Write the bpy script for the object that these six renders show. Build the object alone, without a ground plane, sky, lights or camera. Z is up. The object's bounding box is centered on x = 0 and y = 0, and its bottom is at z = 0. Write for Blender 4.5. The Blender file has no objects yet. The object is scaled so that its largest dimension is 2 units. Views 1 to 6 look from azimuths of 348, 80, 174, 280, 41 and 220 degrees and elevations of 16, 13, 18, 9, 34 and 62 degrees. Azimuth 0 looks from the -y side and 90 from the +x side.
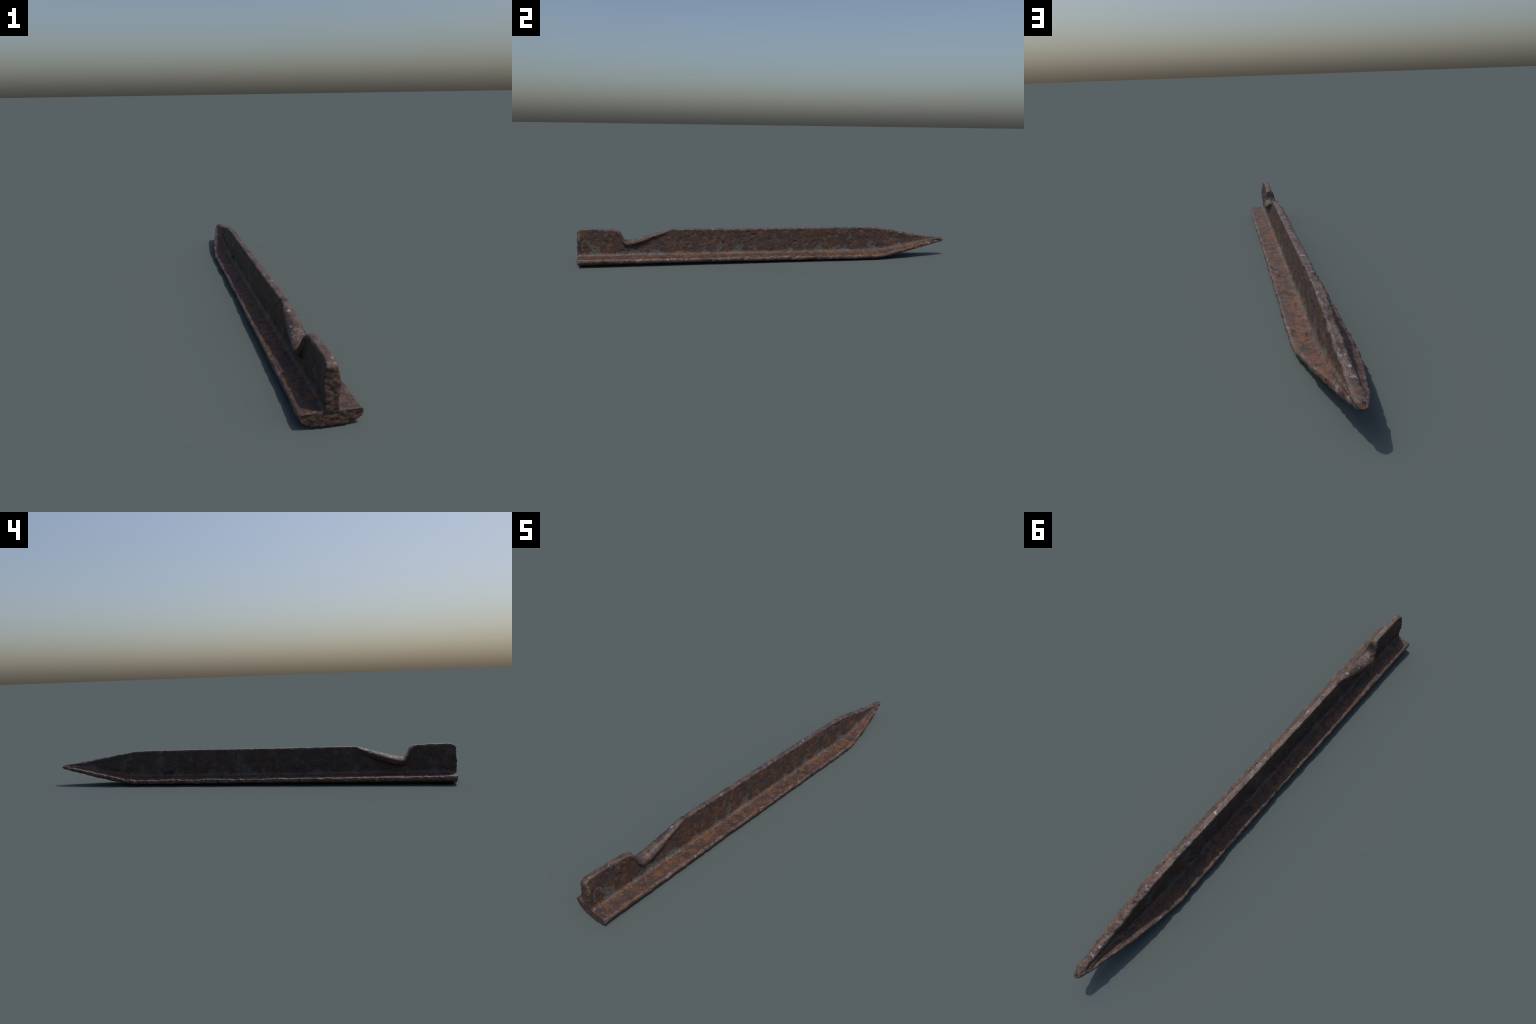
"""Rusted iron ground stake rolled from T-section bar: a cambered flange, an upright
web with a forged rope notch near the driving head, and a tapered, up-swept point."""
import bpy, bmesh, math
import numpy as np
from mathutils import Vector, noise

VOXEL = 0.0027

# --------------------------------------------------------------------------
# profiles along the bar (y = -1 is the driven head, y = +1 is the point)
# --------------------------------------------------------------------------
def curve(*pairs):
    ys = [p[0] for p in pairs]
    vs = [p[1] for p in pairs]
    return lambda y: float(np.interp(y, ys, vs))

flange_right = curve((-1, .0895), (-.9, .0885), (-.7, .0860), (-.2, .0825), (.2, .0835),
                     (.45, .0825), (.58, .0810), (.62, .0775), (.67, .0690), (.77, .0530),
                     (.86, .0350), (.91, .0255), (.95, .0170), (1, .0090))
flange_left = curve((-1, .0860), (-.5, .0850), (0, .0835), (.3, .0850), (.5, .0875),
                    (.58, .0875), (.65, .0825), (.73, .0725), (.8, .0605), (.87, .0475),
                    (.92, .0375), (.97, .0270), (1, .0200))
bottom = curve((-1, .0), (-.5, .001), (0, .001), (.45, .0), (.55, .001), (.60, .005), (.70, .021),
               (.78, .035), (.86, .051), (.94, .0675), (1, .0785))
edge_low = curve((-1, .0205), (-.75, .0185), (-.3, .0165), (0, .0135), (.45, .0105),
                 (.58, .0105), (.69, .0255), (.78, .0410), (.86, .0580), (.94, .0730), (1, .083))
edge_high = curve((-1, .0435), (-.96, .0405), (-.75, .0375), (-.33, .0340), (0, .0320),
                  (.45, .0285), (.58, .0270), (.63, .0330), (.69, .0440), (.77, .0570),
                  (.857, .0735), (.92, .0835), (1, .0890))
crease = curve((-1, .0470), (-.8, .0460), (-.3, .0430), (0, .0415), (.4, .0385), (.56, .0380),
               (.63, .0445), (.70, .0555), (.77, .0670), (.85, .0820), (.92, .0920), (1, .0930))
top = curve((-1, .1700), (-.992, .1780), (-.978, .1830), (-.95, .1840), (-.875, .1820), (-.81, .1770),
            (-.795, .1735), (-.788, .1680), (-.784, .1600), (-.780, .1480), (-.776, .1380),
            (-.770, .1290), (-.760, .1240), (-.745, .1225), (-.71, .1280), (-.66, .1420),
            (-.60, .1585), (-.545, .1725), (-.52, .1755), (-.40, .1745), (-.08, .1715),
            (.25, .1710), (.45, .1690), (.53, .1680), (.60, .1630), (.70, .1465), (.80, .1280),
            (.87, .1155), (.95, .1040), (.985, .1000), (1, .0940))
web_half = curve((-1, .0165), (-.985, .0150), (-.95, .0130), (-.8, .0125), (-.3, .0122), (.4, .0125),
                 (.7, .0135), (.9, .0150), (1, .0160))
web_centre = curve((-1, .001), (-.9, .002), (-.8, .0025), (-.5, .000), (0, -.0020), (.5, -.0025),
                   (.9, -.0035), (1, -.004))
lip_half = curve((-.812, 0), (-.798, .0150), (-.785, .0210), (-.772, .0265), (-.755, .0300), (-.73, .0295),
                 (-.67, .0255), (-.60, .0190), (-.56, .0155), (-.52, 0))
# the hammered end face swells the web sideways half way up
swell = curve((-1, .0085), (-.985, .0060), (-.96, .0020), (-.93, 0), (1, 0))


def smooth(a, b, v):
    t = min(1.0, max(0.0, (v - a) / (b - a)))
    return t * t * (3 - 2 * t)


def half_section(y, side):
    """One side of the T, from the middle of the sole up to the middle of the web top."""
    w = flange_right(y) if side > 0 else flange_left(y)
    zb, el, eh = bottom(y), edge_low(y), edge_high(y)
    zt = top(y)
    zc = min(crease(y), zt - .004)
    eh = min(eh, zc)
    cx = web_centre(y)
    t = min(web_half(y), .85 * w)
    lip = max(lip_half(y) * (1.0 if side > 0 else 1.2), t)
    sw = swell(y)
    foot = min(t + .008, .80 * w)
    h = zt - zc
    pts = [(0, zb), (.35 * w, zb + .0010), (.62 * w, zb + .0035),
           (.80 * w, zb + .45 * (el - zb) + .001), (.92 * w, el - .0025),
           (.985 * w, el + .003), (w, .5 * (el + eh)), (.99 * w, eh - .004),
           (.955 * w, eh), (.86 * w, eh + .12 * (zc - eh)),
           (max(.60 * w, foot), eh + .35 * (zc - eh)), (max(.42 * w, foot), eh + .60 * (zc - eh)),
           (foot, zc - .001), (t + .0045, zc + min(.006, .15 * h)),
           (t + .0020, zc + min(.014, .3 * h)),
           (t + .0010 + sw * .6, zc + .38 * h), (t + sw, zc + .52 * h)]
    if lip > t + .0002:                      # mushroomed rim of the notch
        d = lip - t
        u = min(1.0, d / .014)
        dl = (.031 if side > 0 else .043) * u + .012 * (1 - u)
        pts += [(t + sw * .8, zt - dl - .007), (t + .22 * d, zt - dl), (t + .85 * d, zt - dl + .007 * u),
                (lip, zt - .020 * u - .006 * (1 - u)), (lip - .0008, zt - .0145 * u - .003 * (1 - u)),
                (.72 * lip, zt - .0070 * u - .0005), (.35 * lip, zt - .001)]
    else:
        q = min(1.0, h / .05)
        wo = smooth(.60, .90, y)                # crest worn round towards the point
        pts += [(t + sw * .9, zt - .042 * q), (t + sw * .7, zt - .032 * q), (t + sw * .4, zt - .020 * q),
                (t, zt - (.008 + .003 * wo) * q), (t - .0015 * wo, zt - (.003 + .003 * wo) * q),
                (t - .0015 - .004 * wo, zt - .0002 - .0008 * wo), (.5 * t, zt)]
    out = []
    for x, z in pts:
        z = max(zb, min(z, zt))
        out.append((side * x + cx * min(1.0, max(0.0, (z - zb) / max(1e-4, .5 * (zt - zb)))), z))
    return out, (cx, zt)


def stations():
    ys = list(np.linspace(-1, -.94, 13)) + list(np.linspace(-.93, -.82, 10))
    ys += list(np.linspace(-.815, -.74, 40)) + list(np.linspace(-.735, -.5, 34))
    ys += list(np.linspace(-.49, .5, 50)) + list(np.linspace(.51, .97, 60))
    ys += list(np.linspace(.975, 1, 14))
    return ys


def build_bar():
    bm = bmesh.new()
    rings = []
    for y in stations():
        right, crown = half_section(y, 1)
        left, _ = half_section(y, -1)
        ring = right + [crown] + left[:0:-1]
        # round the nose of the point and the rim of the struck end
        d = 1.0 - y
        k = math.sqrt(max(0.0, 1 - (1 - min(1, (d + .0012) / .018)) ** 2)) if d < .018 else 1.0
        cz = .5 * (bottom(y) + top(y))
        row = []
        for x, z in ring:
            xx = -.005 + (x + .005) * k if k < 1 else x
            zz = cz + (z - cz) * k
            yy = y
            if y < -.95:                       # struck face leans back towards its top
                yy = y + .008 * smooth(.08, .19, z) * (-.95 - y) / .05
            row.append(bm.verts.new((xx, yy, zz)))
        rings.append(row)
    n = len(rings[0])
    for a, b in zip(rings[:-1], rings[1:]):
        for i in range(n):
            j = (i + 1) % n
            bm.faces.new((a[i], a[j], b[j], b[i]))
    bm.faces.new(rings[0][::-1])
    bm.faces.new(rings[-1])
    bmesh.ops.triangulate(bm, faces=[f for f in bm.faces if len(f.verts) > 4])
    bmesh.ops.recalc_face_normals(bm, faces=bm.faces)
    me = bpy.data.meshes.new("bar")
    bm.to_mesh(me)
    bm.free()
    ob = bpy.data.objects.new("bar", me)
    bpy.context.scene.collection.objects.link(ob)
    rm = ob.modifiers.new("remesh", 'REMESH')
    rm.mode = 'VOXEL'
    rm.voxel_size = VOXEL
    sm = ob.modifiers.new("smooth", 'SMOOTH')
    sm.factor = .5
    sm.iterations = 1
    deps = bpy.context.evaluated_depsgraph_get()
    res = bpy.data.meshes.new_from_object(ob.evaluated_get(deps))
    bpy.data.objects.remove(ob)
    # the battered end and the point are worn rounder than the rolled edges
    bm = bmesh.new()
    bm.from_mesh(res)
    worn = [v for v in bm.verts if v.co.y < -.986 or v.co.y > .95]
    for _ in range(7):
        bmesh.ops.smooth_vert(bm, verts=worn, factor=.5, use_axis_x=True, use_axis_y=True, use_axis_z=True)
    bm.to_mesh(res)
    bm.free()
    res.update()
    return res


# --------------------------------------------------------------------------
# corrosion relief
# --------------------------------------------------------------------------
def corrode(me):
    n = len(me.vertices)
    co = np.empty(n * 3, np.float32); me.vertices.foreach_get("co", co); co = co.reshape(-1, 3)
    no = np.empty(n * 3, np.float32); me.vertices.foreach_get("normal", no); no = no.reshape(-1, 3)
    nz = noise.noise
    out = co.copy()
    for i in range(n):
        x, y, z = (float(c) for c in co[i])
        w = flange_right(y) if x > 0 else flange_left(y)
        rim = smooth(.82, .97, abs(x) / w) if z < edge_high(y) + .01 else 0.0
        crest = smooth(.020, .004, top(y) - z) * smooth(-.56, -.45, y)
        face = smooth(-.970, -.990, y) * max(0.0, -float(no[i][1])) ** 2
        flange_top = 1.0 if (z < crease(y) + .004 and no[i][2] > .5) else 0.0
        p = Vector((x, y, z))
        big = nz(p * 14 + Vector((3.1, 7.7, 1.3)))
        mid = nz(p * 38 + Vector((11.2, 2.7, 9.3)))
        small = nz(p * 85 + Vector((5.2, 8.1, 4.4)))
        fine = nz(p * 170 + Vector((1.9, 6.2, 3.5)))
        point = smooth(.45, .75, y)
        d = .0006 * big + .0007 * mid + .0005 * small + .0003 * fine
        d += rim * (.0018 * mid + .0006 * small + .0016 * big) * (.6 + .6 * smooth(-.5, .3, y))
        d += crest * (.0014 * mid + .0008 * small) * smooth(-.3, .4, y)
        d += flange_top * (.0017 * mid + .0010 * small) * (.6 + .5 * smooth(-.5, .2, y))
        d += point * (.0008 * mid + .0006 * small)
        d += face * (.005 * smooth(.036, .056, z) - .005 * (abs(x) / .09) ** 2)
        # blister of scale on the shaded side of the web
        if x < 0 and .30 < y < .50 and z > .035:
            for by, bz, br, ba in ((.405, .095, .016, .008), (.400, .068, .018, .013), (.425, .060, .012, .009)):
                d += ba * math.exp(-(((y - by) / br) ** 2 + ((z - bz) / br) ** 2) * 1.2) * (1 + .5 * small)
        d += face * (.0016 * mid + .0024 * small + .0012 * fine)
        # scattered corrosion pits and scale blisters
        pit = nz(p * 52 + Vector((31.0, 17.0, 5.0)))
        if pit > .34:
            d -= .0085 * (pit - .34)
        if pit < -.40:
            d -= .0065 * (pit + .40)
        out[i] = co[i] + no[i] * d
    # settle the finished casting into the frame
    lo, hi = out[:, 1].min() + .0012, out[:, 1].max()
    out[:, 1] = np.maximum((out[:, 1] - lo) / (hi - lo) * 2 - 1, -1)
    out[:, 2] = np.maximum(out[:, 2] - out[:, 2].min() - .0021, 0)      # sole rubbed flat where it rests
    me.vertices.foreach_set("co", out.ravel())
    me.update()


# --------------------------------------------------------------------------
# material
# --------------------------------------------------------------------------
class Nodes:
    def __init__(self, mat):
        self.t = mat.node_tree
        self.n = self.t.nodes

    def link(self, a, b):
        self.t.links.new(a, b)

    def put(self, sock, v):
        if isinstance(v, (int, float, tuple)):
            sock.default_value = v
        else:
            self.link(v, sock)

    def math(self, op, a, b=0.0, c=0.0, clamp=False):
        m = self.n.new("ShaderNodeMath"); m.operation = op; m.use_clamp = clamp
        for s, v in zip(m.inputs, (a, b, c)):
            self.put(s, v)
        return m.outputs[0]

    def ramp(self, v, lo, hi, a=0.0, b=1.0):
        m = self.n.new("ShaderNodeMapRange"); m.interpolation_type = 'SMOOTHSTEP'
        for s, x in zip(m.inputs, (v, lo, hi, a, b)):
            self.put(s, x)
        return m.outputs[0]

    def noise(self, vec, scale, detail=4.0, rough=.55, offset=(0, 0, 0), stretch=(1, 1, 1), distort=0.0):
        mp = self.n.new("ShaderNodeMapping")
        mp.inputs["Location"].default_value = offset
        mp.inputs["Scale"].default_value = stretch
        self.link(vec, mp.inputs["Vector"])
        t = self.n.new("ShaderNodeTexNoise")
        t.inputs["Scale"].default_value = scale
        t.inputs["Detail"].default_value = detail
        t.inputs["Roughness"].default_value = rough
        t.inputs["Distortion"].default_value = distort
        self.link(mp.outputs[0], t.inputs["Vector"])
        return t.outputs[0]

    def mix(self, f, a, b):
        m = self.n.new("ShaderNodeMix"); m.data_type = 'RGBA'
        self.put(m.inputs[0], f)
        for s, v in ((m.inputs[6], a), (m.inputs[7], b)):
            self.put(s, v + (1.0,) if isinstance(v, tuple) else v)
        return m.outputs[2]

    def along(self, y, fn, keys):
        """Piecewise profile of the bar, as a Float Curve over y mapped to 0..1."""
        c = self.n.new("ShaderNodeFloatCurve")
        u = self.math('MULTIPLY_ADD', y, .5, .5, True)
        self.link(u, c.inputs["Value"])
        cv = c.mapping.curves[0]
        c.mapping.use_clip = False
        pts = [((k + 1) / 2, fn(k)) for k in keys]
        cv.points[0].location = pts[0]
        cv.points[1].location = pts[-1]
        for p in pts[1:-1]:
            cv.points.new(*p)
        for p in cv.points:
            p.handle_type = 'VECTOR'
        c.mapping.update()
        return c.outputs[0]


def rust_material():
    mat = bpy.data.materials.new("rusted_iron")
    mat.use_nodes = True
    mat.node_tree.nodes.clear()
    N = Nodes(mat)
    out = N.n.new("ShaderNodeOutputMaterial")
    bsdf = N.n.new("ShaderNodeBsdfPrincipled")
    N.link(bsdf.outputs[0], out.inputs[0])
    tc = N.n.new("ShaderNodeTexCoord")
    P = tc.outputs["Object"]
    sep = N.n.new("ShaderNodeSeparateXYZ"); N.link(P, sep.inputs[0])
    x, y, z = sep.outputs
    ax = N.math('ABSOLUTE', x)

    n_broad = N.noise(P, 11, 4, .6, (2, 5, 1))
    n_patch = N.noise(P, 24, 6, .62, (7, 1, 3), distort=.2)
    n_blot = N.noise(P, 34, 6, .62, (1, 9, 4), distort=.1)
    n_fine = N.noise(P, 120, 4, .65, (4, 4, 8))
    n_grain = N.noise(P, 300, 3, .6, (6, 2, 8))
    n_chip = N.noise(P, 44, 3, .6, (9, 3, 2))
    n_grey = N.noise(P, 19, 5, .58, (3, 8, 6), (1, .8, .75), .2)

    rust_dark = (.036, .0205, .0155)
    rust_brown = (.080, .0385, .0240)
    rust_orange = (.128, .0540, .0245)
    scale_plum = (.044, .0305, .0310)
    bare_grey = (.085, .0830, .0760)
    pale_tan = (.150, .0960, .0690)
    worn = (.118, .0810, .0700)
    bright = (.30, .285, .28)

    # where on the bar are we: upright web or flange
    crease_z = N.along(y, crease, (-1, -.8, -.3, 0, .4, .56, .63, .7, .77, .85, .92, 1))
    top_z = N.along(y, top, (-1, -.978, -.81, -.788, -.776, -.76, -.745, -.71, -.6, -.545, -.52,
                             -.08, .25, .53, .6, .7, .8, .87, .95, 1))
    half_r = N.along(y, flange_right, (-1, -.7, -.2, .2, .58, .62, .67, .77, .86, .95, 1))
    half_l = N.along(y, flange_left, (-1, -.5, 0, .5, .58, .65, .73, .8, .87, .92, 1))
    is_r = N.math('GREATER_THAN', x, 0.0)
    half = N.math('MULTIPLY_ADD', N.math('SUBTRACT', half_r, half_l), is_r, half_l)
    above = N.math('SUBTRACT', z, crease_z)
    wobble = N.math('MULTIPLY_ADD', n_patch, .016, -.008)
    on_web = N.ramp(N.math('ADD', above, wobble), -.002, .010)
    below_top = N.math('SUBTRACT', top_z, z)
    from_edge = N.math('SUBTRACT', half, ax)

    # rust coat
    col = N.mix(N.ramp(N.math('MULTIPLY_ADD', on_web, -.05, n_patch), .36, .60), rust_dark, rust_brown)
    orange_f = N.math('MULTIPLY', N.ramp(N.math('ADD', n_blot, N.math('MULTIPLY', N.math('SUBTRACT', n_broad, .5), .8)), .48, .66),
                      N.math('MULTIPLY_ADD', on_web, -.46, .78))
    col = N.mix(orange_f, col, rust_orange)
    plum_f = N.math('MULTIPLY', N.ramp(n_grey, .60, .48), N.ramp(n_blot, .55, .42))
    col = N.mix(N.math('MULTIPLY', plum_f, .85), col, scale_plum)
    # mill-scale grey showing through on the web
    grey_f = N.math('MULTIPLY', N.ramp(N.math('MULTIPLY_ADD', N.ramp(above, .075, .0), .055, n_grey), .575, .635),
                    N.math('MULTIPLY', N.ramp(above, -.004, .004), N.ramp(below_top, .012, .03)))
    col = N.mix(N.math('MULTIPLY', grey_f, .68), col, bare_grey)
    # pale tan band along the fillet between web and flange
    fil = N.math('MULTIPLY', N.ramp(N.math('ABSOLUTE', N.math('ADD', above, -.003)), .008, .002), N.ramp(ax, .038, .026))
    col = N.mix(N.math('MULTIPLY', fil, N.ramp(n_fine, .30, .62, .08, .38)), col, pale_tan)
    # the struck end carries an even brown crust
    end = N.ramp(y, -.984, -.993)
    col = N.mix(N.math('MULTIPLY', end, .65), col, (.066, .0370, .0240))
    # handling wear on crests and rims, with bright chips
    crest = N.math('MULTIPLY', N.ramp(below_top, .012, .003), N.ramp(above, .006, .02))
    low = N.ramp(above, .012, .0)
    rim = N.math('MULTIPLY', N.ramp(from_edge, .011, .002), low)
    wear = N.math('MULTIPLY', N.math('MAXIMUM', crest, rim), N.math('MULTIPLY_ADD', end, -.7, 1.0))
    col = N.mix(N.math('MULTIPLY', wear, N.ramp(n_patch, .36, .62, .05, .75)), col, worn)
    chip = N.math('MULTIPLY', N.math('MULTIPLY', wear, N.ramp(n_chip, .59, .68)), N.ramp(n_fine, .34, .60))
    # fresh chips round the struck end face
    end_rim = N.ramp(y, -.962, -.984)
    end_chip = N.math('MULTIPLY', N.math('MULTIPLY', end_rim, N.ramp(n_chip, .58, .66)), N.ramp(y, -.990, -.984))
    chip = N.math('MAXIMUM', chip, end_chip)
    col = N.mix(N.math('MULTIPLY', chip, .7), col, bright)
    # grain
    g = N.ramp(n_fine, .25, .75, .62, 1.38)
    g2 = N.ramp(n_grain, .25, .75, .84, 1.16)
    gm = N.math('MULTIPLY', g, g2)
    vm = N.n.new("ShaderNodeVectorMath"); vm.operation = 'SCALE'
    N.link(col, vm.inputs[0]); N.link(gm, vm.inputs["Scale"])
    N.link(vm.outputs[0], bsdf.inputs["Base Color"])

    rough = N.math('MULTIPLY_ADD', n_blot, .30, .48)
    rough = N.math('MULTIPLY_ADD', wear, -.14, rough)
    rough = N.math('MULTIPLY_ADD', chip, -.2, rough, True)
    N.link(rough, bsdf.inputs["Roughness"])
    bsdf.inputs["Specular IOR Level"].default_value = .45
    bsdf.inputs["Metallic"].default_value = 0.0

    hgt = N.math('ADD', N.math('MULTIPLY', n_blot, .7), N.math('ADD', N.math('MULTIPLY', n_fine, .55), N.math('MULTIPLY', n_grain, .15)))
    bump = N.n.new("ShaderNodeBump")
    bump.inputs["Strength"].default_value = .8
    bump.inputs["Distance"].default_value = .005
    N.link(hgt, bump.inputs["Height"])
    N.link(bump.outputs[0], bsdf.inputs["Normal"])
    return mat


# --------------------------------------------------------------------------
# split the seamless body into its named parts
# --------------------------------------------------------------------------
def region(c):
    x, y, z = c
    if y > .60:
        return "point"
    if z < crease(y) + .003:
        return "flange"
    if y < -.745:
        return "hook_head"
    return "web"


def split(me, root, mat):
    nv = len(me.vertices)
    normals = [v.normal.copy() for v in me.vertices]
    groups = {}
    for p in me.polygons:
        groups.setdefault(region(p.center), []).append(tuple(p.vertices))
    for name in ("flange", "web", "hook_head", "point"):
        faces = groups[name]
        used = sorted({v for f in faces for v in f})
        remap = {v: i for i, v in enumerate(used)}
        part = bpy.data.meshes.new(name)
        part.from_pydata([me.vertices[v].co[:] for v in used], [], [[remap[v] for v in f] for f in faces])
        part.polygons.foreach_set("use_smooth", [True] * len(part.polygons))
        part.normals_split_custom_set_from_vertices([normals[v] for v in used])
        part.materials.append(mat)
        ob = bpy.data.objects.new(name, part)
        bpy.context.scene.collection.objects.link(ob)
        ob.parent = root


def main():
    body = build_bar()
    corrode(body)
    root = bpy.data.objects.new("iron_stake", None)
    root.empty_display_size = .1
    bpy.context.scene.collection.objects.link(root)
    root["label"] = "rusty T-section iron ground stake with notch and tapered point"
    root["category"] = "metal stake"
    split(body, root, rust_material())
    bpy.data.meshes.remove(body)


main()
